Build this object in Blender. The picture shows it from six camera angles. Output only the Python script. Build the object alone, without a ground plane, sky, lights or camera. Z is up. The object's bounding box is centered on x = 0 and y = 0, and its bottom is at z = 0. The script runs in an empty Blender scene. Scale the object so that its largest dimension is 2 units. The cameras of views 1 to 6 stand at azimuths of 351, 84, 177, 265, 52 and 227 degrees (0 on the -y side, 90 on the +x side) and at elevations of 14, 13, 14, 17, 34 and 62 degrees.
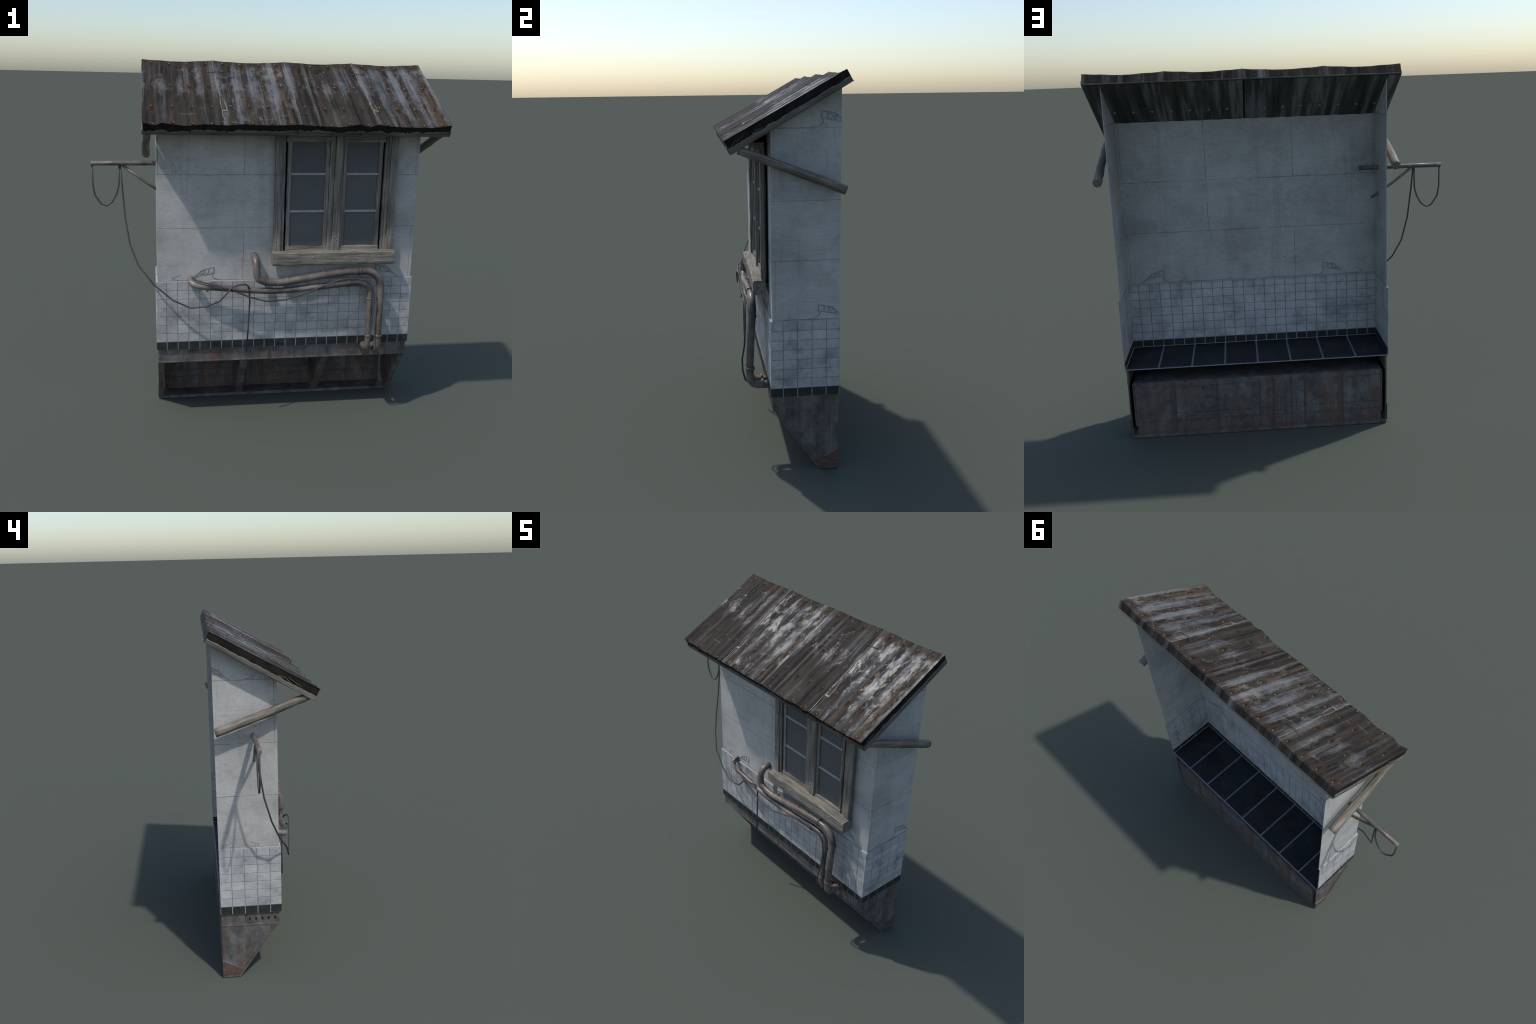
# Weathered house bay: plastered and tiled wall shell open at the rear, wooden window,
# lean-to roof of rusty corrugated sheets, pipes, cables, and a rusty steel base frame.
import bpy, bmesh, math, random
from mathutils import Vector, noise

random.seed(7)
S = bpy.context.scene.collection

# ------------------------------------------------------------------ node helper
class NT:
    """Small wrapper so that materials read as formulas."""
    def __init__(self, name, rough=0.8, spec=0.3, metallic=0.0):
        self.m = bpy.data.materials.new(name)
        self.m.use_nodes = True
        self.t = self.m.node_tree
        self.b = self.t.nodes["Principled BSDF"]
        self.b.inputs["Roughness"].default_value = rough
        self.b.inputs["Specular IOR Level"].default_value = spec
        self.b.inputs["Metallic"].default_value = metallic
        self._pos = None

    def put(self, sock, v):
        if isinstance(v, bpy.types.NodeSocket):
            self.t.links.new(v, sock)
        elif isinstance(v, (tuple, list)):
            n = len(sock.default_value)
            sock.default_value = tuple(v)[:n] if len(v) >= n else tuple(v) + (1.0,) * (n - len(v))
        else:
            sock.default_value = v

    def pos(self):
        if self._pos is None:
            self._pos = self.t.nodes.new("ShaderNodeNewGeometry").outputs["Position"]
        return self._pos

    def xyz(self):
        n = self.t.nodes.new("ShaderNodeSeparateXYZ")
        self.put(n.inputs[0], self.pos())
        return n.outputs[0], n.outputs[1], n.outputs[2]

    def math(self, op, a, b=0.0, c=0.0, clamp=False):
        n = self.t.nodes.new("ShaderNodeMath")
        n.operation = op
        n.use_clamp = clamp
        self.put(n.inputs[0], a)
        self.put(n.inputs[1], b)
        self.put(n.inputs[2], c)
        return n.outputs[0]

    def noise(self, scale=(1, 1, 1), s=5.0, detail=5.0, rough=0.6, vec=None, dist=0.0, off=(0, 0, 0)):
        mp = self.t.nodes.new("ShaderNodeMapping")
        self.put(mp.inputs["Vector"], vec if vec is not None else self.pos())
        mp.inputs["Scale"].default_value = scale
        mp.inputs["Location"].default_value = off
        n = self.t.nodes.new("ShaderNodeTexNoise")
        self.t.links.new(mp.outputs[0], n.inputs["Vector"])
        n.inputs["Scale"].default_value = s
        n.inputs["Detail"].default_value = detail
        n.inputs["Roughness"].default_value = rough
        n.inputs["Distortion"].default_value = dist
        return n.outputs["Fac"]

    def cracks(self, s=4.0, width=0.02, warp=0.15):
        """thin lines along distorted cell borders -> 1 on the line"""
        w = self.t.nodes.new("ShaderNodeTexNoise")
        self.put(w.inputs["Vector"], self.pos())
        w.inputs["Scale"].default_value = s * 2.5
        mx = self.t.nodes.new("ShaderNodeMixRGB")
        mx.inputs[0].default_value = warp
        self.put(mx.inputs[1], self.pos())
        self.put(mx.inputs[2], w.outputs["Color"])
        v = self.t.nodes.new("ShaderNodeTexVoronoi")
        v.feature = 'DISTANCE_TO_EDGE'
        v.inputs["Scale"].default_value = s
        self.put(v.inputs["Vector"], mx.outputs[0])
        return self.ramp(v.outputs["Distance"], [(0.0, 1), (width, 0)])

    def ramp(self, fac, stops, interp='LINEAR'):
        n = self.t.nodes.new("ShaderNodeValToRGB")
        n.color_ramp.interpolation = interp
        e = n.color_ramp.elements
        while len(e) < len(stops):
            e.new(0.5)
        for el, (p, c) in zip(e, stops):
            el.position = p
            el.color = (c, c, c, 1) if isinstance(c, (int, float)) else tuple(c) + (1,)
        self.put(n.inputs[0], fac)
        return n.outputs[0]

    def mix(self, fac, a, b, mode='MIX'):
        n = self.t.nodes.new("ShaderNodeMixRGB")
        n.blend_type = mode
        self.put(n.inputs[0], fac)
        for s, v in ((n.inputs[1], a), (n.inputs[2], b)):
            self.put(s, (v, v, v) if isinstance(v, (int, float)) else v)
        return n.outputs[0]

    def line(self, coord, at, half, wob=None):
        """1 on a thin line coord == at"""
        d = self.math('SUBTRACT', coord, at)
        if wob is not None:
            d = self.math('ADD', d, wob)
        d = self.math('ABSOLUTE', d)
        d = self.math('DIVIDE', d, half)
        return self.math('SUBTRACT', 1.4, d, clamp=True)

    def band(self, coord, lo, hi, soft=0.002):
        a = self.math('DIVIDE', self.math('SUBTRACT', coord, lo), soft, clamp=True)
        b = self.math('DIVIDE', self.math('SUBTRACT', hi, coord), soft, clamp=True)
        return self.math('MULTIPLY', a, b)

    def maxm(self, items):
        r = items[0]
        for i in items[1:]:
            r = self.math('MAXIMUM', r, i)
        return r

    def random(self):
        return self.t.nodes.new("ShaderNodeObjectInfo").outputs["Random"]

    def bump(self, h, strength=0.3, dist=0.003):
        n = self.t.nodes.new("ShaderNodeBump")
        n.inputs["Strength"].default_value = strength
        n.inputs["Distance"].default_value = dist
        self.put(n.inputs["Height"], h)
        self.put(self.b.inputs["Normal"], n.outputs[0])

    def out(self, col, rough=None):
        self.put(self.b.inputs["Base Color"], col)
        if rough is not None:
            self.put(self.b.inputs["Roughness"], rough)
        return self.m


# ------------------------------------------------------------------ dimensions
WX0, WX1 = -0.595, 0.857        # plaster wall, outer faces
WY0, WY1 = -0.072, 0.262
BX0, BX1 = -0.604, 0.865        # tiled band, outer faces
BY0 = -0.082
Z_BAND0, Z_BAND1 = 0.4108, 0.809
Z_SKIRT = 0.458
RX0, RX1 = -0.662, 0.940        # roof
SHEET = (RX1 - RX0) / 4
TOP_F, TOP_B = (-0.292, 1.690), (0.266, 1.999)     # roof section: (y, z) upper line
BOT_F, BOT_B = (-0.260, 1.628), (0.2955, 1.946)     # lower line
COURSES = (1.109, 1.401, 1.739)


def under_z(y):
    t = (y - BOT_F[0]) / (BOT_B[0] - BOT_F[0])
    return BOT_F[1] + t * (BOT_B[1] - BOT_F[1])


# ------------------------------------------------------------------ materials
def plaster_material():
    n = NT("plaster", 0.85, 0.12)
    x, y, z = n.xyz()
    mott = n.noise(s=4.0, detail=6)
    fine = n.noise((1, 1, 3.2), s=22, detail=6, rough=0.7)
    grain = n.noise(s=140, detail=3)
    col = n.ramp(mott, [(0.30, (0.310, 0.305, 0.288)), (0.5, (0.405, 0.398, 0.376)), (0.70, (0.480, 0.470, 0.444))])
    col = n.mix(0.36, col, n.ramp(fine, [(0.28, 0.66), (0.5, 0.96), (0.72, 1.14)]), 'MULTIPLY')
    col = n.mix(0.35, col, n.ramp(grain, [(0.3, 0.65), (0.7, 1.15)]), 'MULTIPLY')
    # brownish stains
    st = n.ramp(n.noise((1, 1, 1.8), s=7, detail=5, off=(3, 1, 2)), [(0.56, 0), (0.72, 1)])
    col = n.mix(n.math('MULTIPLY', st, 0.35), col, (0.25, 0.235, 0.20))
    drip = n.ramp(n.noise((22, 22, 1.6), s=1.0, detail=6, rough=0.65, off=(2, 3, 5)), [(0.54, 0), (0.70, 1)])
    col = n.mix(n.math('MULTIPLY', drip, 0.28), col, (0.20, 0.195, 0.18))
    spot = n.ramp(n.noise(s=26, detail=5, rough=0.7, off=(4, 8, 1)), [(0.62, 0), (0.72, 1)])
    col = n.mix(n.math('MULTIPLY', spot, 0.3), col, (0.19, 0.18, 0.165))
    # block joints
    wob = n.math('MULTIPLY', n.math('SUBTRACT', n.noise(s=9, detail=4), 0.5), 0.008)
    fade = n.ramp(n.noise(s=6, detail=2, off=(5, 0, 0)), [(0.35, 0.35), (0.6, 1.0)])
    lines = [n.line(z, c, 0.0019, wob) for c in COURSES]
    up = n.band(z, 1.401, 1.8)
    low = n.band(z, 0.80, 1.109)
    mid = n.band(z, 1.109, 1.401)
    for px, masks in ((-0.122, (up, low)), (0.372, (up, mid)), (0.842, (up, low)), (-0.585, (up,))):
        l = n.line(x, px, 0.0017, wob)
        lines.append(n.math('MULTIPLY', l, n.maxm(list(masks))))
    lines.append(n.math('MULTIPLY', n.line(y, -0.056, 0.0016, wob), n.maxm([up, low])))
    lines.append(n.line(z, 0.812, 0.0018, wob))
    j = n.math('MULTIPLY', n.maxm(lines), fade)
    # faint secondary scoring and hair cracks
    hc = n.math('MULTIPLY', n.cracks(5.0, 0.010, 0.25), n.ramp(n.noise(s=3.5, off=(9, 2, 1)), [(0.52, 0), (0.62, 0.55)]))
    sc = n.maxm([n.line(z, c, 0.0014, wob) for c in (0.90, 1.01, 1.21, 1.30, 1.50, 1.60)]
                + [n.line(x, c, 0.0014, wob) for c in (-0.45, -0.30, 0.07)])
    sc = n.math('MULTIPLY', sc, n.ramp(n.noise(s=8, off=(1, 7, 3)), [(0.45, 0), (0.7, 0.35)]))
    mark = n.maxm([j, hc, sc])
    col = n.mix(n.math('MULTIPLY', mark, 0.72), col, (0.10, 0.10, 0.095))
    h = n.math('SUBTRACT', n.math('ADD', n.math('MULTIPLY', fine, 0.5), n.math('MULTIPLY', grain, 0.25)), mark)
    n.bump(h, 0.35, 0.003)
    return n.out(col)


def wall_tile_material():
    n = NT("glazed_wall_tile", 0.55, 0.2)
    r = n.random()
    grime = n.noise(s=9, detail=6, rough=0.65)
    fine = n.noise(s=45, detail=5, rough=0.7)
    base = n.ramp(r, [(0.0, (0.370, 0.370, 0.364)), (0.5, (0.410, 0.409, 0.402)), (1.0, (0.460, 0.458, 0.448))])
    col = n.mix(0.75, base, n.ramp(grime, [(0.30, 0.40), (0.48, 0.86), (0.66, 1.10)]), 'MULTIPLY')
    col = n.mix(0.5, col, n.ramp(fine, [(0.25, 0.62), (0.55, 1.0), (0.8, 1.1)]), 'MULTIPLY')
    sp = n.ramp(n.noise(s=30, detail=3, off=(4, 4, 4)), [(0.68, 0), (0.76, 1)])
    col = n.mix(n.math('MULTIPLY', sp, 0.55), col, (0.14, 0.145, 0.14))
    scr = n.ramp(n.noise((2, 2, 9), s=12, detail=3, off=(8, 1, 0)), [(0.66, 0), (0.72, 1)])
    col = n.mix(n.math('MULTIPLY', scr, 0.3), col, (0.6, 0.62, 0.64))
    n.bump(fine, 0.12, 0.002)
    return n.out(col, n.ramp(grime, [(0.3, 0.7), (0.7, 0.42)]))


def simple(name, a, b, s=20, rough=0.7, spec=0.3, metallic=0.0, stretch=(1, 1, 1), bump=0.2):
    n = NT(name, rough, spec, metallic)
    f = n.noise(stretch, s=s, detail=6, rough=0.65)
    n.bump(f, bump, 0.003)
    return n.out(n.ramp(f, [(0.3, a), (0.7, b)]))


def wood_material(name, along, dark, mid, light, s=1.0, tilt=0.0):
    """weathered timber; grain runs along the given axis (0 x, 1 y, 2 z)"""
    n = NT(name, 0.55, 0.35)
    if tilt:                                   # board lies in a plane leaned about the x axis
        mp = n.t.nodes.new("ShaderNodeMapping")
        n.put(mp.inputs["Vector"], n.pos())
        mp.inputs["Rotation"].default_value = (tilt, 0, 0)
        n._pos = mp.outputs[0]
    st = [26.0, 26.0, 26.0]
    st[along] = 1.6
    g = n.noise(tuple(st), s=2.2 * s, detail=8, rough=0.7, dist=0.3)
    st2 = [90.0, 90.0, 90.0]
    st2[along] = 3.0
    g2 = n.noise(tuple(st2), s=1.8 * s, detail=5, rough=0.7)
    patch = n.noise(s=7, detail=5)
    col = n.ramp(g, [(0.28, dark), (0.5, mid), (0.72, light)])
    col = n.mix(0.6, col, n.ramp(g2, [(0.36, 0.25), (0.5, 0.95), (0.64, 1.3)]), 'MULTIPLY')
    col = n.mix(0.6, col, n.ramp(patch, [(0.3, 0.6), (0.65, 1.1)]), 'MULTIPLY')
    r = n.random()
    col = n.mix(0.5, col, n.ramp(r, [(0, 0.8), (1, 1.15)]), 'MULTIPLY')
    n.bump(n.math('ADD', g, g2), 0.55, 0.003)
    return n.out(col, n.ramp(patch, [(0.3, 0.7), (0.7, 0.45)]))


BOLT_ROWS = (0.244, 0.043, -0.141, -0.277)


def roof_material(name, kind):
    """kind 0: sooty sheet, kind 1: pale zinc streaks with rust and cream patches"""
    n = NT(name, 0.6, 0.5, 0.0)
    x, y, z = n.xyz()
    lx = n.math('MODULO', n.math('SUBTRACT', x, RX0), SHEET)
    cyc = n.math('COSINE', n.math('MULTIPLY', lx, 2 * math.pi / (SHEET / 4)))
    streak = n.noise((30, 1.1, 1.1), s=1.0, detail=7, rough=0.62, dist=0.2, off=(kind * 3.1, 0, 0))
    fine = n.noise((95, 7, 7), s=1.0, detail=6, rough=0.75)
    blot = n.noise((13, 8, 8), s=1.0, detail=8, rough=0.7, dist=0.7, off=(kind * 5.7, 1.3, 0))
    grit = n.noise(s=75, detail=5, rough=0.75)
    yn = n.math('MULTIPLY_ADD', y, 1.0 / 0.56, 0.52)              # 0 at the eave, 1 at the upper edge
    # sooty ground coat, drawn out down the slope
    g = n.math('ADD', n.math('MULTIPLY', streak, 0.55), n.math('ADD', n.math('MULTIPLY', fine, 0.30), n.math('MULTIPLY', blot, 0.15)))
    col = n.ramp(g, [(0.38, (0.009, 0.009, 0.008)), (0.46, (0.020, 0.018, 0.016)), (0.54, (0.038, 0.034, 0.030)), (0.66, (0.072, 0.066, 0.060))])
    # rust film, mostly along the bolt lines
    rs = n.noise((16, 5, 5), s=1.0, detail=7, rough=0.68, off=(7 + kind * 2, 3, 0))
    rm = n.ramp(n.math('SUBTRACT', rs, n.math('MULTIPLY', cyc, 0.05)), [(0.44, 0), (0.62, 1)])
    col = n.mix(n.math('MULTIPLY', rm, 0.52 if kind else 0.34), col,
                n.ramp(grit, [(0.3, (0.034, 0.027, 0.020)), (0.7, (0.082, 0.060, 0.041))]))
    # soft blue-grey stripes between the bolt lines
    ev = n.ramp(yn, [(0.0, 0.46), (0.15, 0.48), (0.40, 0.52), (0.62, 0.54), (0.88, 0.53), (0.97, 0.46)] if kind else
                    [(0.0, 0.37), (0.36, 0.40), (0.52, 0.49), (0.70, 0.49), (0.88, 0.47), (0.97, 0.41)])
    flake = n.noise((44, 18, 18), s=1.0, detail=8, rough=0.75, dist=0.4, off=(kind, 8, 0))
    v = n.math('ADD', n.math('MULTIPLY', n.math('MULTIPLY', cyc, n.ramp(n.noise((7, 3, 3), s=1.0, detail=3, off=(1, 1, kind)), [(0.35, 0.15), (0.65, 1.0)])), 0.14 if kind else 0.10), n.math('MULTIPLY', streak, 0.72))
    v = n.math('ADD', v, n.math('MULTIPLY', blot, 0.16))
    v = n.math('ADD', v, n.math('MULTIPLY', fine, 0.14))
    v = n.math('ADD', v, n.math('SUBTRACT', ev, 0.965))
    soft = n.ramp(v, [(0.0, 0.0), (0.10, 0.30), (0.20, 0.8), (0.32, 1.0)], 'EASE')
    tint = n.ramp(n.noise((14, 3, 3), s=1.0, detail=5, off=(2, 6, kind)), [(0.38, (0.175, 0.166, 0.152)), (0.5, (0.165, 0.167, 0.168)), (0.62, (0.138, 0.150, 0.168))])
    tint = n.mix(0.5, tint, n.ramp(grit, [(0.25, 0.55), (0.6, 1.1), (0.8, 1.3)]), 'MULTIPLY')
    col = n.mix(n.math('MULTIPLY', soft, 0.85), col, tint)
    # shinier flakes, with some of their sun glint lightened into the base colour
    fl = n.math('ADD', n.math('MULTIPLY', flake, 0.55), n.math('ADD', n.math('MULTIPLY', blot, 0.45), n.math('MULTIPLY', cyc, 0.03)))
    fl = n.math('ADD', fl, n.math('SUBTRACT', ev, 0.50))
    pale = n.ramp(fl, [(0.515, 0), (0.555, 0.5), (0.61, 1.0)])
    col = n.mix(n.math('MULTIPLY', pale, 0.16), col, n.mix(0.35, (0.185, 0.180, 0.168), tint))
    if kind:
        right = n.band(lx, 0.30, 0.41, 0.06)
        rr = n.math('MULTIPLY', right, n.band(y, -0.40, 0.09, 0.08))
        rr = n.math('MULTIPLY', rr, n.ramp(streak, [(0.38, 0), (0.58, 1)]))
        col = n.mix(n.math('MULTIPLY', rr, 0.7), col, (0.100, 0.066, 0.040))
        cr = n.math('MULTIPLY', n.band(lx, 0.20, 0.42, 0.07), n.band(y, 0.09, 0.25, 0.05))
        cr = n.math('MULTIPLY', cr, n.ramp(flake, [(0.46, 0), (0.56, 1)]))
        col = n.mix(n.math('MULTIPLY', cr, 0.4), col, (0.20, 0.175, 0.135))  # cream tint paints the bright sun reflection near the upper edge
        pale = n.math('MAXIMUM', pale, cr)
    # brown top edge
    top = n.math('MULTIPLY', n.band(y, 0.215, 0.268, 0.02), n.ramp(blot, [(0.35, 1), (0.7, 0.3)]))
    col = n.mix(n.math('MULTIPLY', top, 0.65), col, (0.046, 0.034, 0.025))
    # rust rings and runs around the bolts
    bx = n.math('SUBTRACT', n.math('MODULO', lx, SHEET / 4), SHEET / 8)
    halos = []
    for row in BOLT_ROWS:
        dy = n.math('SUBTRACT', y, row)
        dn = n.math('MULTIPLY', n.math('MINIMUM', dy, 0.0), 0.35)
        dy2 = n.math('ADD', n.math('MAXIMUM', dy, 0.0), dn)
        d = n.math('SQRT', n.math('ADD', n.math('MULTIPLY', bx, bx), n.math('MULTIPLY', dy2, dy2)))
        halos.append(n.math('SUBTRACT', 1.25, n.math('DIVIDE', d, 0.0165), clamp=True))
    hal = n.math('MULTIPLY', n.maxm(halos), n.ramp(rs, [(0.3, 0.35), (0.6, 1.0)]))
    ring = n.ramp(hal, [(0.0, 0), (0.25, 1), (0.75, 0.6), (1.0, 0.2)])
    patchy = n.ramp(n.noise(s=11, detail=3, off=(3, 3, 9)), [(0.40, 0.1), (0.62, 0.7)])
    col = n.mix(n.math('MULTIPLY', ring, patchy), col, (0.066, 0.038, 0.022))
    col = n.mix(n.ramp(hal, [(0.2, 0), (0.85, 0.85)]), col, (0.016, 0.010, 0.007))
    # cross-wise scratches
    scr = n.ramp(n.noise((5, 60, 60), s=1.0, detail=3, off=(0, 2, 4)), [(0.66, 0), (0.71, 1)])
    col = n.mix(n.math('MULTIPLY', scr, 0.25), col, (0.22, 0.215, 0.21))
    n.bump(n.math('ADD', streak, n.math('MULTIPLY', grit, 0.4)), 0.3, 0.004)
    n.put(n.b.inputs['Specular IOR Level'], n.ramp(pale, [(0.0, 0.07), (1.0, 0.75)]))
    return n.out(col, n.ramp(pale, [(0.0, 0.72), (1.0, 0.42)]))


def soffit_material():
    n = NT("soffit_metal", 0.7, 0.3)
    st = n.noise((24, 1.5, 1.5), s=1.0, detail=6, rough=0.6)
    gr = n.noise(s=60, detail=5)
    col = n.ramp(st, [(0.34, (0.024, 0.023, 0.021)), (0.5, (0.070, 0.070, 0.068)), (0.62, (0.19, 0.20, 0.205))])
    col = n.mix(0.5, col, n.ramp(gr, [(0.3, 0.55), (0.7, 1.2)]), 'MULTIPLY')
    rm = n.ramp(n.noise((12, 3, 3), s=1.0, detail=5, off=(4, 2, 0)), [(0.58, 0), (0.7, 1)])
    col = n.mix(n.math('MULTIPLY', rm, 0.4), col, (0.09, 0.055, 0.03))
    n.bump(st, 0.2, 0.004)
    return n.out(col)


def steel_material(name, panel=False):
    """grimy, rusting painted steel"""
    n = NT(name, 0.62, 0.35)
    x, y, z = n.xyz()
    run = n.noise((14, 14, 3), s=1.0, detail=7, rough=0.68)
    blot = n.noise(s=11, detail=7, rough=0.68, off=(2, 5, 1))
    grit = n.noise(s=70, detail=5, rough=0.75)
    f = n.math('ADD', n.math('MULTIPLY', run, 0.5), n.math('MULTIPLY', blot, 0.5))
    col = n.ramp(f, [(0.36, (0.030, 0.030, 0.030)), (0.47, (0.085, 0.083, 0.080)), (0.58, (0.155, 0.150, 0.142)), (0.70, (0.23, 0.22, 0.205))])
    rm = n.ramp(n.noise((9, 9, 5), s=1.0, detail=7, rough=0.7, off=(8, 0, 3)), [(0.47, 0), (0.60, 1)])
    rust = n.ramp(grit, [(0.3, (0.075, 0.045, 0.033)), (0.7, (0.195, 0.125, 0.095))])
    col = n.mix(n.math('MULTIPLY', rm, 0.62), col, rust)
    col = n.mix(0.45, col, n.ramp(grit, [(0.25, 0.5), (0.7, 1.2)]), 'MULTIPLY')
    sp = n.ramp(n.noise(s=34, detail=6, rough=0.75, off=(1, 9, 4)), [(0.55, 0), (0.66, 1)])
    col = n.mix(n.math('MULTIPLY', sp, 0.5), col, (0.150, 0.085, 0.058))
    dk = n.ramp(n.noise(s=15, detail=6, rough=0.7, off=(6, 2, 8)), [(0.56, 0), (0.66, 1)])
    col = n.mix(n.math('MULTIPLY', dk, 0.6), col, (0.028, 0.027, 0.026))
    vr = n.ramp(n.noise((30, 30, 1.8), s=1.0, detail=6, rough=0.65, off=(5, 5, 2)), [(0.50, 0), (0.62, 1)])
    col = n.mix(n.math('MULTIPLY', vr, 0.45), col, (0.105, 0.066, 0.048))
    if panel:
        edge = n.math('MULTIPLY', n.math('SUBTRACT', blot, 0.5), 0.06)
        xx = n.math('ADD', x, edge)
        strips = n.maxm([n.band(xx, 0.600, 0.640, 0.006), n.band(xx, -0.346, -0.306, 0.006), n.band(xx, -0.135, -0.118, 0.006), n.band(xx, 0.045, 0.062, 0.006)])
        col = n.mix(n.math('MULTIPLY', strips, 0.65), col, (0.085, 0.053, 0.040))
        low = n.band(n.math('ADD', z, edge), -1, 0.052, 0.02)
        col = n.mix(n.math('MULTIPLY', low, 0.55), col, (0.10, 0.055, 0.038))
        lines = n.maxm([n.line(z, c, 0.0015) for c in (0.094, 0.140, 0.298)])
        col = n.mix(n.math('MULTIPLY', lines, 0.6), col, (0.04, 0.024, 0.018))
    n.bump(n.math('ADD', blot, n.math('MULTIPLY', grit, 0.5)), 0.3, 0.003)
    return n.out(col)


def pipe_material():
    n = NT("pipe_rust", 0.42, 0.5, 0.0)
    big = n.noise(s=8, detail=5)
    grit = n.noise(s=60, detail=6, rough=0.75)
    col = n.ramp(big, [(0.36, (0.040, 0.039, 0.042)), (0.45, (0.090, 0.077, 0.070)), (0.55, (0.150, 0.127, 0.113)), (0.68, (0.225, 0.195, 0.175))])
    rm = n.ramp(n.noise(s=19, detail=5, off=(3, 3, 3)), [(0.50, 0), (0.62, 1)])
    col = n.mix(n.math('MULTIPLY', rm, 0.5), col, (0.13, 0.075, 0.055))
    col = n.mix(0.5, col, n.ramp(grit, [(0.25, 0.55), (0.7, 1.2)]), 'MULTIPLY')
    n.bump(grit, 0.15, 0.002)
    return n.out(col, n.ramp(grit, [(0.3, 0.5), (0.7, 0.28)]))


def floor_material():
    n = NT("floor_slate", 0.5, 0.3)
    big = n.noise(s=9, detail=6, rough=0.7)
    fine = n.noise(s=50, detail=6, rough=0.75)
    col = n.ramp(big, [(0.3, (0.010, 0.011, 0.013)), (0.55, (0.020, 0.022, 0.026)), (0.75, (0.040, 0.043, 0.048))])
    sc = n.ramp(n.noise((14, 50, 14), s=1.0, detail=5, off=(3, 1, 0)), [(0.60, 0), (0.70, 1)])
    sc = n.math('MULTIPLY', sc, n.ramp(fine, [(0.45, 0), (0.6, 1)]))
    col = n.mix(n.math('MULTIPLY', sc, 0.6), col, (0.085, 0.088, 0.092))
    n.bump(fine, 0.15, 0.002)
    return n.out(col, n.ramp(fine, [(0.3, 0.65), (0.7, 0.42)]))


M = dict(
    plaster=plaster_material(),
    tile=wall_tile_material(),
    grout=simple("grout_dark", (0.125, 0.128, 0.13), (0.26, 0.263, 0.265), 25, 0.9),
    skirt=simple("skirting_tile_black", (0.014, 0.016, 0.014), (0.032, 0.036, 0.032), 30, 0.55, 0.3),
    grout_light=simple("grout_pale", (0.24, 0.25, 0.25), (0.42, 0.43, 0.43), 40, 0.9),
    floor=floor_material(),
    floor_grout=simple("floor_grout", (0.15, 0.165, 0.19), (0.25, 0.265, 0.29), 25, 0.8),
    cream=simple("cream_sealant", (0.40, 0.37, 0.29), (0.52, 0.48, 0.38), 30, 0.8),
    chip=simple("broken_plaster", (0.17, 0.168, 0.158), (0.44, 0.435, 0.415), 75, 0.9, bump=0.6),
    crack=simple("crack_shadow", (0.10, 0.098, 0.092), (0.22, 0.215, 0.20), 60, 0.95),
    wood_x=wood_material("window_wood_level", 0, (0.090, 0.080, 0.065), (0.225, 0.202, 0.165), (0.36, 0.33, 0.28)),
    wood_z=wood_material("window_wood_upright", 2, (0.082, 0.074, 0.062), (0.200, 0.184, 0.155), (0.32, 0.30, 0.26)),
    wood_y=wood_material("pole_wood", 1, (0.065, 0.054, 0.042), (0.175, 0.150, 0.118), (0.30, 0.265, 0.215), tilt=0.36),
    board_x=wood_material("eave_wood", 0, (0.030, 0.026, 0.020), (0.085, 0.076, 0.060), (0.175, 0.158, 0.125)),
    board_y=wood_material("verge_wood", 1, (0.040, 0.035, 0.028), (0.12, 0.106, 0.085), (0.23, 0.205, 0.165), tilt=-0.52),
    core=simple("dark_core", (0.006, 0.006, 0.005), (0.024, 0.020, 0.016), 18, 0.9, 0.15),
    pane=simple("window_pane", (0.084, 0.088, 0.089), (0.102, 0.106, 0.107), 5, 0.5, 0.2, bump=0.02),
    muntin=simple("painted_bar", (0.22, 0.222, 0.228), (0.33, 0.332, 0.338), 40, 0.6),
    nail=simple("nail_steel", (0.18, 0.18, 0.19), (0.36, 0.36, 0.37), 60, 0.4, 0.5, 0.4),
    roof_a=roof_material("roof_sheet_sooty", 0),
    roof_b=roof_material("roof_sheet_zinc", 1),
    soffit=soffit_material(),
    bolt=simple("roof_bolt_head", (0.07, 0.06, 0.05), (0.20, 0.19, 0.175), 70, 0.5, 0.5),
    lip=simple("torn_zinc_edge", (0.09, 0.087, 0.08), (0.27, 0.26, 0.24), 55, 0.5, 0.4),
    tear=simple("bare_rust", (0.028, 0.018, 0.014), (0.080, 0.047, 0.037), 40, 0.8),
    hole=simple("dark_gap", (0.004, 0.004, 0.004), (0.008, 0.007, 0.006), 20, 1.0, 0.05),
    steel=steel_material("frame_steel"),
    panel=steel_material("panel_steel", True),
    rust=simple("rust_plate", (0.055, 0.034, 0.025), (0.140, 0.085, 0.063), 26, 0.75, stretch=(1, 1, 2)),
    tread=simple("tread_metal", (0.075, 0.078, 0.078), (0.17, 0.172, 0.168), 40, 0.55),
    pipe=pipe_material(),
    cable=simple("cable_rubber", (0.030, 0.030, 0.032), (0.072, 0.072, 0.074), 30, 0.55, 0.4),
)

# ------------------------------------------------------------------ object helpers
def empty(name, parent=None):
    o = bpy.data.objects.new(name, None)
    S.objects.link(o)
    o.empty_display_size = 0.1
    if parent:
        o.parent = parent
    return o


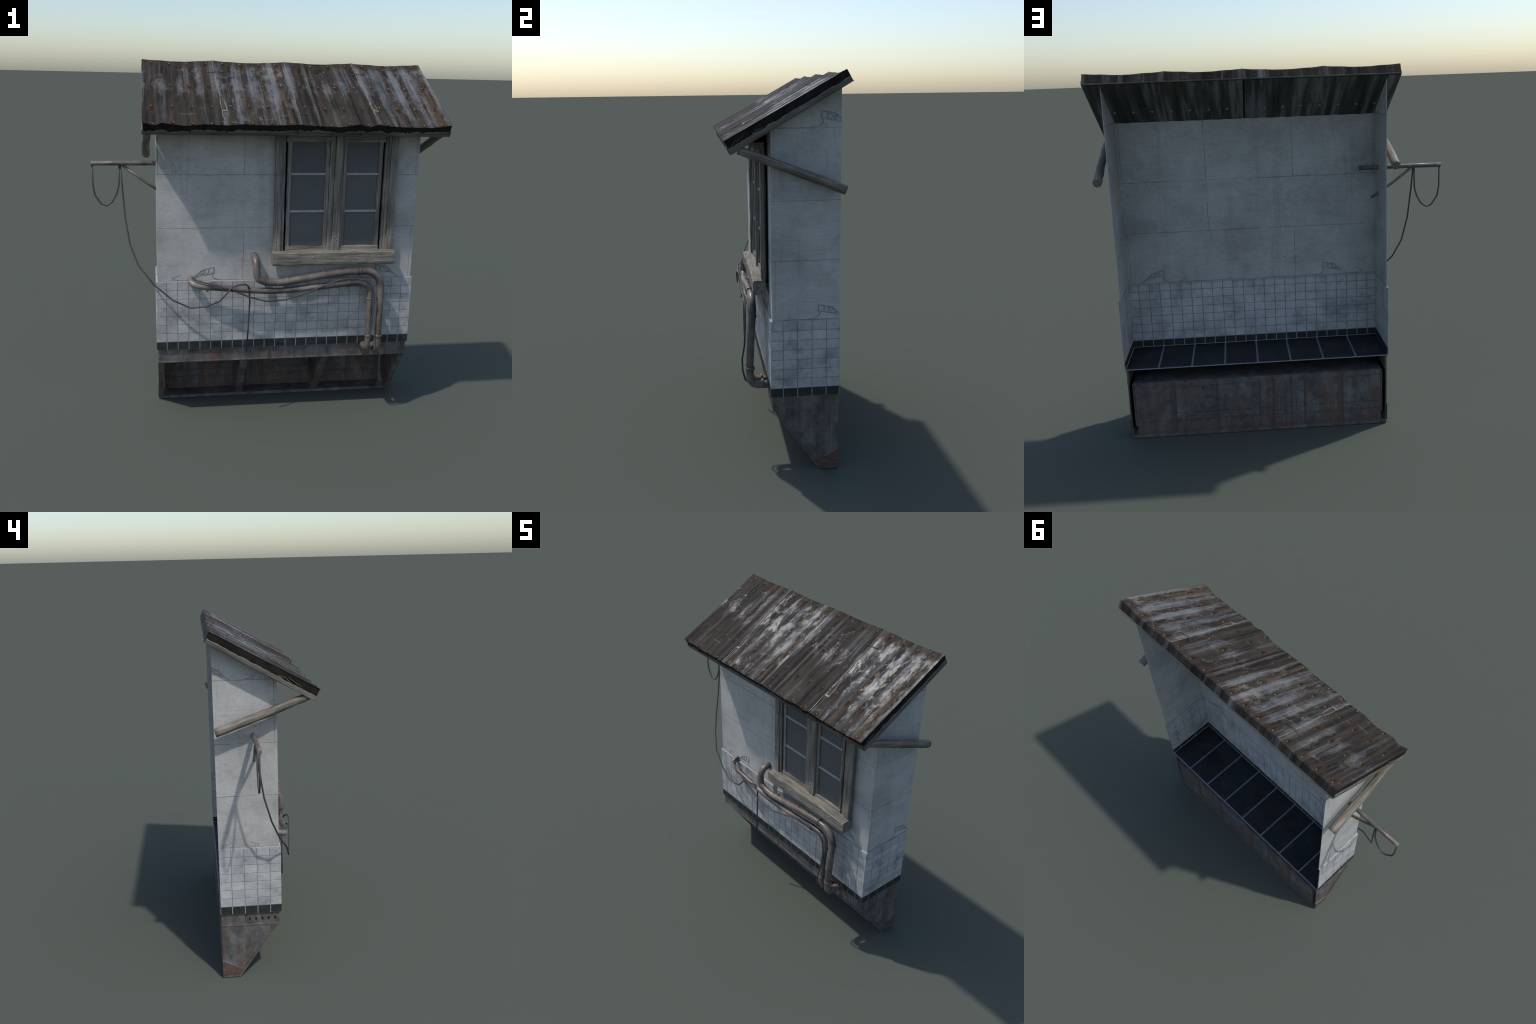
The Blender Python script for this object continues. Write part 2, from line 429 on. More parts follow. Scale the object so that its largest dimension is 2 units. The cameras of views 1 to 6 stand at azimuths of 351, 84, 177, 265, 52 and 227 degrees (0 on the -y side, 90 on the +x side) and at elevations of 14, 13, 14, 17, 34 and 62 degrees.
def mesh_object(name, verts, faces, mat, parent, smooth=False, kind=None):
    me = bpy.data.meshes.new(name)
    me.from_pydata([tuple(v) for v in verts], [], faces)
    bm = bmesh.new()
    bm.from_mesh(me)
    bmesh.ops.recalc_face_normals(bm, faces=bm.faces)
    bm.to_mesh(me)
    bm.free()
    if smooth:
        me.shade_smooth()
    me.materials.append(M[mat])
    o = bpy.data.objects.new(name, me)
    S.objects.link(o)
    o.parent = parent
    if kind:
        o["kind"] = kind
    return o


def share(name, me, parent, loc, rot=None):
    o = bpy.data.objects.new(name, me)
    S.objects.link(o)
    o.parent = parent
    o.location = loc
    if rot is not None:
        o.rotation_euler = rot
    return o


def box_data(x0, x1, y0, y1, z0, z1, bev=0.0):
    bm = bmesh.new()
    bmesh.ops.create_cube(bm, size=1.0)
    for v in bm.verts:
        v.co = Vector(((x0 + x1) / 2 + v.co.x * (x1 - x0), (y0 + y1) / 2 + v.co.y * (y1 - y0), (z0 + z1) / 2 + v.co.z * (z1 - z0)))
    if bev > 0:
        bmesh.ops.bevel(bm, geom=list(bm.edges), offset=bev, segments=1, affect='EDGES')
    vs = [v.co.copy() for v in bm.verts]
    bm.verts.index_update()
    fs = [[v.index for v in f.verts] for f in bm.faces]
    bm.free()
    return vs, fs


def box(name, x0, x1, y0, y1, z0, z1, mat, parent, bev=0.0):
    vs, fs = box_data(x0, x1, y0, y1, z0, z1, bev)
    return mesh_object(name, vs, fs, mat, parent)


def boxes(name, spec, mat, parent, bev=0.0, kind=None):
    """many boxes joined into one mesh"""
    V, F = [], []
    for b in spec:
        vs, fs = box_data(*b, bev)
        k = len(V)
        V += vs
        F += [[i + k for i in f] for f in fs]
    return mesh_object(name, V, F, mat, parent, kind=kind)


def prism(name, pts, axis, a0, a1, mat, parent, bev=0.0):
    """extrude a closed outline along an axis; pts are the two other coordinates in order"""
    def co(p, a):
        c = list(p)
        c.insert(axis, a)
        return Vector(c)
    n = len(pts)
    V = [co(p, a0) for p in pts] + [co(p, a1) for p in pts]
    F = [list(range(n)), list(range(n, 2 * n))] + [[i, (i + 1) % n, n + (i + 1) % n, n + i] for i in range(n)]
    o = mesh_object(name, V, F, mat, parent)
    if bev > 0:
        bm = bmesh.new()
        bm.from_mesh(o.data)
        bmesh.ops.bevel(bm, geom=list(bm.edges), offset=bev, segments=1, affect='EDGES')
        bm.to_mesh(o.data)
        bm.free()
    return o


def plank(name, x0, x1, y0, y1, z0, z1, mat, parent, along, rag=0.0, step=0.02, seed=0, bulge=None):
    """a sawn board: rectangular section lofted along an axis with worn, uneven arrises"""
    lo, hi = [x0, y0, z0], [x1, y1, z1]
    L = hi[along] - lo[along]
    n = max(2, int(L / step))
    oth = [i for i in range(3) if i != along]
    V, F = [], []
    ch = min(hi[oth[0]] - lo[oth[0]], hi[oth[1]] - lo[oth[1]]) * 0.12
    for i in range(n + 1):
        a = lo[along] + L * i / n
        c0, c1, d0, d1 = lo[oth[0]], hi[oth[0]], lo[oth[1]], hi[oth[1]]
        ring = [(c0 + ch, d0), (c1 - ch, d0), (c1, d0 + ch), (c1, d1 - ch), (c1 - ch, d1), (c0 + ch, d1), (c0, d1 - ch), (c0, d0 + ch)]
        for k, (c, d) in enumerate(ring):
            j1 = noise.noise(Vector((a * 14, seed * 3.7, k // 2 * 2.1))) * rag
            j2 = noise.noise(Vector((a * 14, seed * 5.3 + 9, k // 2 * 1.7))) * rag
            p = [0, 0, 0]
            p[along] = a
            p[oth[0]] = c + j1
            p[oth[1]] = d + j2
            if bulge:
                bulge(p)
            V.append(Vector(p))
        if i:
            for k in range(8):
                q, r = (i - 1) * 8, i * 8
                F.append([q + k, q + (k + 1) % 8, r + (k + 1) % 8, r + k])
    F.append(list(range(8)))
    F.append(list(range(n * 8, n * 8 + 8)))
    return mesh_object(name, V, F, mat, parent)


def smooth_path(pts, sub=6):
    """Catmull-Rom through control points"""
    P = [Vector(p) for p in pts]
    P = [2 * P[0] - P[1]] + P + [2 * P[-1] - P[-2]]
    out = []
    for i in range(1, len(P) - 2):
        p0, p1, p2, p3 = P[i - 1:i + 3]
        for k in range(sub):
            t = k / sub
            out.append(0.5 * ((2 * p1) + (p2 - p0) * t + (2 * p0 - 5 * p1 + 4 * p2 - p3) * t * t + (3 * p1 - p0 - 3 * p2 + p3) * t ** 3))
    out.append(P[-2])
    return out


def tube_data(path, rad, sides=12, rough=0.0, seed=0):
    path = [Vector(p) for p in path]
    n = len(path)
    V, F = [], []
    t0 = (path[1] - path[0]).normalized()
    u = t0.orthogonal().normalized()
    for i, p in enumerate(path):
        t = (path[min(i + 1, n - 1)] - path[max(i - 1, 0)]).normalized()
        u = (u - t * u.dot(t)).normalized()
        w = t.cross(u)
        r = rad(i / (n - 1)) if callable(rad) else rad
        for k in range(sides):
            a = 2 * math.pi * k / sides
            rr = r * (1 + rough * noise.noise(Vector((i * 0.35, k * 0.9, seed))))
            V.append(p + (u * math.cos(a) + w * math.sin(a)) * rr)
        if i:
            for k in range(sides):
                F.append([(i - 1) * sides + k, (i - 1) * sides + (k + 1) % sides, i * sides + (k + 1) % sides, i * sides + k])
    F.append(list(range(sides)))
    F.append(list(range((n - 1) * sides, n * sides)))
    return V, F


def tube(name, path, rad, mat, parent, sides=12, rough=0.0, seed=0):
    V, F = tube_data(path, rad, sides, rough, seed)
    o = mesh_object(name, V, F, mat, parent, smooth=True)
    # keep flat, crisp ends
    for p in o.data.polygons:
        if len(p.vertices) > 4:
            p.use_smooth = False
    return o


def dome_mesh(name, r, h, mat, sides=10):
    V = [(r * math.cos(2 * math.pi * k / sides), r * math.sin(2 * math.pi * k / sides), -0.001) for k in range(sides)]
    V += [(0.75 * r * math.cos(2 * math.pi * k / sides), 0.75 * r * math.sin(2 * math.pi * k / sides), h * 0.7) for k in range(sides)]
    V.append((0, 0, h))
    F = [[k, (k + 1) % sides, sides + (k + 1) % sides, sides + k] for k in range(sides)]
    F += [[sides + k, sides + (k + 1) % sides, 2 * sides] for k in range(sides)]
    me = bpy.data.meshes.new(name)
    me.from_pydata(V, [], F)
    me.shade_smooth()
    me.materials.append(M[mat])
    return me


# ================================================================== the thing
root = empty("house_bay")
root["label"] = "weathered plaster house bay with rusty corrugated lean-to roof"
root["category"] = "house facade"

# ------------------------------------------------------------------ plaster wall (three sides, rear open)
T = 0.003
def wall_shell():
    """U-shaped shell, upper rim cut along the underside of the roof"""
    outer = [(WX0, WY1), (WX0, WY0), (WX1, WY0), (WX1, WY1)]
    inner = [(WX0 + T, WY1), (WX0 + T, WY0 + T), (WX1 - T, WY0 + T), (WX1 - T, WY1)]
    ring = outer + inner[::-1]
    V = [Vector((x, y, Z_BAND1 - 0.004)) for x, y in ring] + [Vector((x, y, under_z(y) - 0.0005)) for x, y in ring]
    n = 8
    F = [[i, (i + 1) % n, n + (i + 1) % n, n + i] for i in range(n)]
    for a, b in ((0, 7), (1, 6), (2, 5)):
        F.append([a, a + 1, b - 1, b])
        F.append([n + a, n + a + 1, n + b - 1, n + b])
    return mesh_object("plaster_wall", V, F, "plaster", root)

wall = wall_shell()


def crack_ribbon(pts, w0, seed):
    """crack polyline in wall coordinates -> list of quads in (u, v)"""
    fine = []
    for (a, b) in zip(pts[:-1], pts[1:]):
        a, b = Vector(a), Vector(b)
        m = max(2, int((b - a).length / 0.006))
        for i in range(m):
            p = a.lerp(b, i / m)
            fine.append(p + Vector((noise.noise(Vector((p.x * 90, p.y * 90, seed))), noise.noise(Vector((p.x * 90, p.y * 90, seed + 5))))) * 0.007)
    fine.append(Vector(pts[-1]))
    V, F = [], []
    n = len(fine)
    for i, p in enumerate(fine):
        t = (fine[min(i + 1, n - 1)] - fine[max(i - 1, 0)]).normalized()
        nn = Vector((-t.y, t.x))
        taper = 0.35 + 0.65 * math.sin(math.pi * min(max(i / (n - 1), 0.04), 0.96))
        w = 0.75 * w0 * taper * (0.6 + 0.8 * abs(noise.noise(Vector((i * 0.7, seed, 3)))))
        V += [p + nn * w, p - nn * w]
        if i:
            F.append([2 * i - 2, 2 * i, 2 * i + 1, 2 * i - 1])
    return V, F


def plate(name, polys, place, depth, mat, parent, kind=None):
    """thin plates from (u, v) polygons set on a wall face"""
    V, F = [], []
    for vs, fs in polys:
        k, n = len(V), len(vs)
        V += [place(p[0], p[1], 0.0) for p in vs] + [place(p[0], p[1], depth) for p in vs]
        edges = {}
        for f in fs:
            F.append([i + k for i in f])
            F.append([i + k + n for i in f])
            for a, b in zip(f, f[1:] + f[:1]):
                edges[(a, b)] = edges.get((a, b), 0) + 1
        for (a, b) in edges:
            if (b, a) not in edges:
                F.append([a + k, b + k, b + k + n, a + k + n])
    return mesh_object(name, V, F, mat, parent, kind=kind)


def ragged(pts, seed, amp=0.003, step=0.008):
    out = []
    for a, b in zip(pts, pts[1:] + pts[:1]):
        a, b = Vector(a), Vector(b)
        m = max(1, int((b - a).length / step))
        for i in range(m):
            p = a.lerp(b, i / m)
            out.append(p + Vector((noise.noise(Vector((p.x * 70, p.y * 70, seed))), noise.noise(Vector((p.x * 70, p.y * 70, seed + 4))))) * amp)
    return out, [list(range(len(out)))]


def broken_patch(place, s, seed):
    """s: +1 / -1 mirrors the patch; origin at its lower inner corner, 0.15 wide and 0.075 high"""
    g = lambda pts: [(p[0] * s, p[1]) for p in pts]
    hollow = ragged(g([(0.012, 0.022), (0.05, 0.055), (0.085, 0.066), (0.118, 0.072), (0.118, 0.045), (0.09, 0.036), (0.06, 0.03), (0.03, 0.024)]), seed)
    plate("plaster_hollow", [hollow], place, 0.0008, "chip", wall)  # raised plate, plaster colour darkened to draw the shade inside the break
    cr = [crack_ribbon(g(p), w, seed + i) for i, (p, w) in enumerate([
        ([(0.0, 0.012), (0.02, 0.03), (0.05, 0.058), (0.085, 0.068), (0.12, 0.075)], 0.0032),
        ([(0.12, 0.078), (0.121, 0.044), (0.113, 0.028), (0.122, 0.012), (0.145, 0.003)], 0.0030),
        ([(0.004, 0.014), (0.045, 0.030), (0.085, 0.034), (0.112, 0.040)], 0.0024),
        ([(0.085, 0.036), (0.092, 0.066)], 0.0018), ([(0.055, 0.034), (0.07, 0.050), (0.066, 0.060)], 0.0016),
        ([(0.145, 0.003), (0.17, 0.002)], 0.0018), ([(0.0, 0.012), (-0.02, 0.002)], 0.0020)])]
    plate("plaster_crack", cr, place, 0.0014, "crack", wall, kind="stuff")
    br = [ragged(g([(0.097, 0.044), (0.116, 0.046), (0.117, 0.067), (0.098, 0.064)]), seed + 9, 0.001),
          ragged(g([(0.074, 0.044), (0.087, 0.044), (0.088, 0.058), (0.076, 0.055)]), seed + 11, 0.002)]
    plate("exposed_brick", br, place, 0.0022, "plaster", wall)


def small_break(place, s, seed):
    g = lambda pts: [(p[0] * s, p[1]) for p in pts]
    cr = [crack_ribbon(g(p), w, seed + i) for i, (p, w) in enumerate([
        ([(0.0, 0.0), (0.003, 0.026)], 0.0028), ([(0.003, 0.024), (0.02, 0.022), (0.05, 0.034)], 0.0016),
        ([(0.003, 0.015), (0.02, 0.005), (0.06, 0.002)], 0.0022), ([(0.012, 0.010), (0.022, 0.019)], 0.0014)])]
    plate("plaster_crack", cr, place, 0.0012, "crack", wall, kind="stuff")


def on_front(u0, v0):
    return lambda u, v, d: Vector((u0 + u, WY0 + 0.0005 - d, v0 + v))

def on_side(right, u0, v0):
    x, s = (WX1, 1) if right else (WX0, -1)
    return lambda u, v, d: Vector((x - s * 0.0005 + s * d, min(u0 + u, WY1 - 0.0005), v0 + v))

def on_inside(u0, v0):
    return lambda u, v, d: Vector((u0 + u, WY0 + T - 0.0005 + d, v0 + v))

broken_patch(on_inside(-0.405, 0.812), 1, 12)
broken_patch(on_inside(0.765, 0.812), -1, 13)
small_break(on_inside(-0.516, 0.812), 1, 14)
small_break(on_inside(0.52, 0.812), 1, 15)
broken_patch(on_front(-0.405, 0.812), 1, 1)
broken_patch(on_front(0.765, 0.812), -1, 2)
small_break(on_front(-0.516, 0.812), 1, 3)
small_break(on_front(0.30, 0.812), -1, 31)
broken_patch(on_side(True, 0.275, 0.812), -1, 4)
broken_patch(on_side(True, 0.288, 1.742), -1, 5)
broken_patch(on_side(False, 0.190, 1.742), 1, 6)
small_break(on_side(False, 0.050, 1.742), 1, 7)
small_break(on_side(False, 0.04, 0.812), 1, 8)
small_break(on_side(False, 0.235, 0.812), -1, 9)

# ------------------------------------------------------------------ tiled band
def u_shell(name, x0, x1, y0, y1, z0, z1, t, mat, parent):
    ring = [(x0, y1), (x0, y0), (x1, y0), (x1, y1), (x1 - t, y1), (x1 - t, y0 + t), (x0 + t, y0 + t), (x0 + t, y1)]
    V = [Vector((x, y, z0)) for x, y in ring] + [Vector((x, y, z1)) for x, y in ring]
    n = 8
    F = [[i, (i + 1) % n, n + (i + 1) % n, n + i] for i in range(n)]
    for a, b in ((0, 7), (1, 6), (2, 5)):
        F.append([a, a + 1, b - 1, b])
        F.append([n + a, n + a + 1, n + b - 1, n + b])
    return mesh_object(name, V, F, mat, parent)

TH = 0.002                                   # tile thickness
band = u_shell("tile_band", BX0 + TH, BX1 - TH, BY0 + TH, 0.263, Z_SKIRT, Z_BAND1, 0.0018, "grout", root)
skirt = u_shell("skirting", BX0 + TH, BX1 - TH, BY0 + TH, 0.263, Z_BAND0, Z_SKIRT - 0.0004, 0.0018, "grout_light", root)

u_shell("tile_ledge", BX0 + 0.0004, BX1 - 0.0004, BY0 + 0.0004, 0.2632, Z_BAND1 - 0.0008, Z_BAND1 + 0.0008, 0.0135, "grout_light", band)
COLX = [BX0] + [-0.5475 + 0.0614 * i for i in range(23)] + [BX1]      # front columns
COLY = [BY0, -0.020, 0.052, 0.124, 0.196, 0.263]                      # side columns
ROWS = [Z_SKIRT + (Z_BAND1 - Z_SKIRT) * i / 7 for i in range(8)]

tile_cache = {}
def tile_mesh(w, h, axis, mat, gap):
    key = (round(w, 4), round(h, 4), axis, mat)
    if key not in tile_cache:
        a, b = w / 2 - gap, h / 2 - 0.0012
        if axis == 1:
            vs, fs = box_data(-a, a, 0, TH, -b, b, 0.0006)
        else:
            vs, fs = box_data(0, TH, -a, a, -b, b, 0.0006)
        me = bpy.data.meshes.new(mat)
        me.from_pydata([tuple(v) for v in vs], [], fs)
        me.materials.append(M[mat])
        tile_cache[key] = me
    return tile_cache[key]

tr = random.Random(3)
def lay_tiles(cols, axis, face, sign):
    for c0, c1 in zip(cols[:-1], cols[1:]):
        for z0, z1 in zip(ROWS[:-1], ROWS[1:]):
            me = tile_mesh(c1 - c0, z1 - z0, axis, "tile", 0.0012)
            f = face - (TH if sign > 0 else 0) + tr.uniform(-0.0003, 0.0003)
            m, z = (c0 + c1) / 2, (z0 + z1) / 2
            share("wall_tile", me, band, (m, f, z) if axis == 1 else (f, m, z))
        me = tile_mesh(c1 - c0, Z_SKIRT - Z_BAND0, axis, "skirt", 0.0022)
        f = face - (TH if sign > 0 else 0)
        m, z = (c0 + c1) / 2, (Z_SKIRT + Z_BAND0) / 2
        share("skirting_tile", me, skirt, (m, f, z) if axis == 1 else (f, m, z))

lay_tiles(COLX, 1, BY0, -1)
lay_tiles(COLY, 0, BX0, -1)
lay_tiles(COLY, 0, BX1, 1)

# lining tiles on the inner faces (joined: the outer ones are the countable set)
ix0, ix1, iy0 = BX0 + TH + 0.0018, BX1 - TH - 0.0018, BY0 + TH + 0.0018
ti, sk = [], []
for c0, c1 in zip(COLX[:-1], COLX[1:]):
    c0, c1 = max(c0, ix0), min(c1, ix1)
    for z0, z1 in zip(ROWS[:-1], ROWS[1:]):
        ti.append((c0 + 0.0019, c1 - 0.0019, iy0 - 0.001, iy0 + 0.0012, z0 + 0.0016, z1 - 0.0016))
    sk.append((c0 + 0.002, c1 - 0.002, iy0 - 0.001, iy0 + 0.0015, 0.4185, Z_SKIRT - 0.0015))
for c0, c1 in zip(COLY[:-1], COLY[1:]):
    c0 = max(c0, iy0 + 0.002)
    for fx in ((ix0 - 0.001, ix0 + 0.0015), (ix1 - 0.0015, ix1 + 0.001)):
        for z0, z1 in zip(ROWS[:-1], ROWS[1:]):
            ti.append((*fx, c0 + 0.0019, c1 - 0.0019, z0 + 0.0016, z1 - 0.0016))
        sk.append((*fx, c0 + 0.002, c1 - 0.002, 0.4185, Z_SKIRT - 0.0015))
boxes("lining_tile", ti, "tile", band, 0.0004, "stuff")
boxes("lining_skirting_tile", sk, "skirt", skirt, 0.0004, "stuff")

# ------------------------------------------------------------------ floor
floor = box("floor_slab", BX0 + 0.0030, BX1 - 0.0030, BY0 + 0.0030, 0.2645, 0.4112, 0.4158, "floor_grout", root, 0.001)
FC = [BX0] + [-0.421 + 0.1835 * i for i in range(7)] + [BX1]
for c0, c1 in zip(FC[:-1], FC[1:]):
    a0 = max(c0 + 0.0055, ix0 + 0.003)
    a1 = min(c1 - 0.0055, ix1 - 0.003)
    box("floor_tile", a0, a1, iy0 + 0.006, 0.257, 0.4150, 0.4182, "floor", floor, 0.0008)
box("corner_bead", ix1 - 0.0045, ix1 - 0.001, iy0 + 0.004, 0.262, 0.4150, 0.4195, "cream", floor, 0.0005)
box("corner_bead", ix0 + 0.004, ix1 - 0.006, iy0 + 0.0018, iy0 + 0.004, 0.4150, 0.4190, "cream", floor, 0.0005)

# ------------------------------------------------------------------ roof
FRONT_DIP = [(-0.662, .003), (-0.602, .017), (-0.566, .004), (-0.455, .020), (-0.349, .009), (-0.262, .015), (-0.165, .006),
             (-0.067, .011), (0.043, .009), (0.114, .005), (0.193, .012), (0.347, .019), (0.440, .002), (0.495, .016),
             (0.547, .002), (0.647, .014), (0.720, .015), (0.836, .017), (0.940, .000)]


def front_dip(x):
    for (a, ha), (b, hb) in zip(FRONT_DIP[:-1], FRONT_DIP[1:]):
        if a <= x <= b:
            return ha + (hb - ha) * (x - a) / (b - a)
    return FRONT_DIP[0][1] if x < FRONT_DIP[0][0] else 0.0


def back_dip(x):
    u = ((x - RX0) / SHEET) % 1.0
    end = 0.006 * (1 - (x - RX0) / (RX1 - RX0))
    return 0.011 * (1 - abs(2 * u - 1)) + end * 0.7


SL = Vector((0, TOP_B[0] - TOP_F[0], TOP_B[1] - TOP_F[1]))
RN = Vector((0, -SL.z, SL.y)).normalized()


def roof_top(x, s, lift=0.0):
    """point on the corrugated skin; s runs 0 (eave) to 1 (upper edge)"""
    w = s
    dip = front_dip(x) * (1 - w) + back_dip(x) * w
    wave = 0.0008 * (math.cos(2 * math.pi * (x - RX0) / (SHEET / 4)) - 1)
    dent = 0.0012 * noise.noise(Vector((x * 9, s * 5, 2)))
    edge = min(1.0, (x - RX0) / 0.02, (RX1 - x) / 0.02)
    p = Vector((x, TOP_F[0], TOP_F[1])) + Vector((0, SL.y * s, SL.z * s))
    return p + RN * (-dip + (wave + dent) * max(edge, 0) + lift)


def bottom_at(x, s):
    return Vector((x, BOT_F[0] + (BOT_B[0] - BOT_F[0]) * s, BOT_F[1] + (BOT_B[1] - BOT_F[1]) * s))


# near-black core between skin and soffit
NX, NS = 96, 10
V, F = [], []
for i in range(NX + 1):
    x = RX0 + 0.002 + (RX1 - RX0 - 0.004) * i / NX
    for j in range(NS + 1):
        s = 0.004 + 0.992 * j / NS
        V.append(roof_top(x, s, -0.003))
    V += [bottom_at(x, 0.995) + RN * 0.002, bottom_at(x, 0.005) + RN * 0.002]
K = NS + 3
for i in range(NX):
    for k in range(K):
        a, b = i * K + k, i * K + (k + 1) % K
        F.append([a, b, b + K, a + K])
F += [list(range(K)), list(range(NX * K, NX * K + K))]
roof = mesh_object("roof", V, F, "core", root)

# corrugated sheets, each with a turned-down upper edge
for sh in range(4):
    x0, x1 = RX0 + sh * SHEET, RX0 + (sh + 1) * SHEET
    n, m = 48, 26
    V, F = [], []
    lay = 0.0012 if sh % 2 == 0 else 0.0       # alternate sheets lap over their neighbours
    top_w = m + 4
    for i in range(n + 1):
        x = x0 + (x1 - x0) * i / n
        rag = 0.006 * max(0.0, noise.noise(Vector((x * 40, 1, 5)))) / 0.62
        for j in range(m + 1):
            s = j / m
            if j == 0:
                s = rag
            V.append(roof_top(x, s, lay))
        e = roof_top(x, 1.0, lay)
        b = bottom_at(x, 1.0)
        for q in (0.12, 0.5, 0.9):
            V.append(e.lerp(b, q) + Vector((0, 0.0010, 0.0006)))
    base = len(V)
    inner = []
    for i in range(n + 1):
        for j in range(top_w):
            v = V[i * top_w + j]
            off = -RN * 0.002 if j <= m else Vector((0, -0.0018, -0.001))
            if j == m:
                off = -RN * 0.002 + Vector((0, -0.002, 0))
            inner.append(v + off)
    V += inner
    for i in range(n):
        for j in range(top_w - 1):
            a = i * top_w + j
            F.append([a, a + 1, a + 1 + top_w, a + top_w])
            F.append([base + a, base + a + 1, base + a + 1 + top_w, base + a + top_w])
        for j in (0, top_w - 1):
            a = i * top_w + j
            F.append([a, a + top_w, base + a + top_w, base + a])
    for i in (0, n):
        for j in range(top_w - 1):
            a = i * top_w + j
            F.append([a, a + 1, base + a + 1, base + a])
    o = mesh_object("roof_sheet", V, F, "roof_b" if sh % 2 else "roof_a", roof)

# bolts
bolt = dome_mesh("roof_bolt", 0.0050, 0.0030, "bolt")
tilt = (-math.atan2(-SL.z, SL.y), 0, 0)
br = random.Random(11)
for row, yy in enumerate(BOLT_ROWS):
    s = (yy - TOP_F[0]) / SL.y
    for k in range(16):
        x = RX0 + SHEET / 8 + k * SHEET / 4 + br.uniform(-0.006, 0.006)
        p = roof_top(x, min(max(s + br.uniform(-0.008, 0.008), 0.02), 0.97), 0.0008)
        o = share("roof_bolt", bolt, roof, p, tilt)
        o.scale = (1, br.uniform(0.75, 1.1), 1)
for k in range(14):                                  # heads on the turned-down rear edge
    x = RX0 + 0.05 + k * 0.115
    o = share("roof_bolt", bolt, roof, roof_top(x, 1.0).lerp(bottom_at(x, 1.0), 0.6) + Vector((0, 0.0015, 0)), (-math.pi / 2 - 0.5, 0, 0))
    o.scale = (0.6, 0.6, 0.6)

# torn seams between sheets
def seam(x0, wob, seed, full):
    V, F = [], []
    n = 60
    for i in range(n + 1):
        s = 0.004 + 0.994 * i / n
        wx = noise.noise(Vector((s * 9, seed, 0))) * wob
        if full:
            wx += 0.012 * (s - 0.5) * -1 + 0.006 * math.sin(s * 5)
        x = x0 + wx
        w = 0.0012 + 0.0022 * abs(noise.noise(Vector((s * 23, seed, 4))))
        if not full and s < 0.35:
            w *= 0.45
        V += [roof_top(x - w, s, 0.0018), roof_top(x - w, s, 0.0034), roof_top(x + w, s, 0.0034), roof_top(x + w, s, 0.0018)]
        if i:
            for k in range(4):
                a = (i - 1) * 4 + k
                b = (i - 1) * 4 + (k + 1) % 4
                F.append([a, b, b + 4, a + 4])
    F += [[0, 1, 2, 3], [n * 4, n * 4 + 1, n * 4 + 2, n * 4 + 3]]
    mesh_object("seam_lip", V, F, "lip", roof)


def skin_patch(name, pts, mat, lift, seed, amp=0.003):
    """thin plate following the roof skin; pts in (x, s)"""
    vs, _ = ragged(pts, seed, amp, 0.012)
    n = len(vs)
    c = sum(vs, Vector((0, 0))) / n
    V = [roof_top(p.x, p.y, lift) for p in vs] + [roof_top(p.x, p.y, 0.0) for p in vs] + [roof_top(c.x, c.y, lift)]
    F = [[i, (i + 1) % n, 2 * n] for i in range(n)] + [[i, (i + 1) % n, n + (i + 1) % n, n + i] for i in range(n)]
    return mesh_object(name, V, F, mat, roof)


for k in (1, 3):
    xs = RX0 + k * SHEET
    seam(xs, 0.010, k, True)
    # torn triangle showing bare rust, with a pale curled border
    skin_patch("torn_edge", [(xs + 0.004, 0.50), (xs + 0.030, 0.30), (xs + 0.034, 0.20), (xs + 0.006, 0.20), (xs, 0.3)], "lip", 0.0026, k)
    skin_patch("bare_patch", [(xs + 0.006, 0.46), (xs + 0.026, 0.30), (xs + 0.029, 0.216), (xs + 0.006, 0.216), (xs + 0.003, 0.3)], "tear", 0.0036, k + 5)
    # rusty wire binding across the seam
    tube("binding_wire", [roof_top(xs - 0.045, 0.80, 0.004), roof_top(xs + 0.0, 0.795, 0.007), roof_top(xs + 0.045, 0.805, 0.004)], 0.0018, "rust", roof, 6)
    # small puncture
for k in (0, 2):
    xh = RX0 + k * SHEET + 0.205
    skin_patch("puncture_rim", [(xh - 0.014, 0.846), (xh + 0.004, 0.862), (xh + 0.017, 0.876), (xh + 0.012, 0.852), (xh + 0.0, 0.842)], "lip", 0.0022, 20 + k, 0.002)
    skin_patch("puncture", [(xh - 0.010, 0.848), (xh + 0.003, 0.858), (xh + 0.010, 0.862), (xh + 0.009, 0.852), (xh, 0.845)], "hole", 0.0030, 21 + k, 0.001)
seam(RX0 + 2 * SHEET, 0.006, 2, False)

# soffit sheets below
for k, (a, b) in enumerate(((RX0 + 0.003, 0.134), (0.143, RX1 - 0.003))):
    V, F = [], []
    n = 120
    for i in range(n + 1):
        x = a + (b - a) * i / n
        d = 0.0014 * math.cos(2 * math.pi * (x - RX0) / 0.1) - 0.003
        for s in (0.012, 0.985):
            p = bottom_at(x, s)
            V += [p + RN * d * 0.6, p + RN * 0.004]
        if i:
            q = (i - 1) * 4
            F += [[q, q + 2, q + 6, q + 4], [q + 1, q + 3, q + 7, q + 5], [q, q + 1, q + 5, q + 4], [q + 2, q + 3, q + 7, q + 6]]
    F += [[0, 1, 3, 2], [n * 4, n * 4 + 1, n * 4 + 3, n * 4 + 2]]
    mesh_object("soffit_sheet", V, F, "soffit", roof, smooth=False)
sb = dome_mesh("soffit_bolt", 0.0085, 0.005, "nail")
for k in range(15):
    x = -0.575 + k * 0.1005
    if abs(x - 0.138) > 0.02:
        share("soffit_bolt", sb, roof, bottom_at(x, 0.53) - RN * 0.001, (tilt[0] + math.pi, 0, 0))


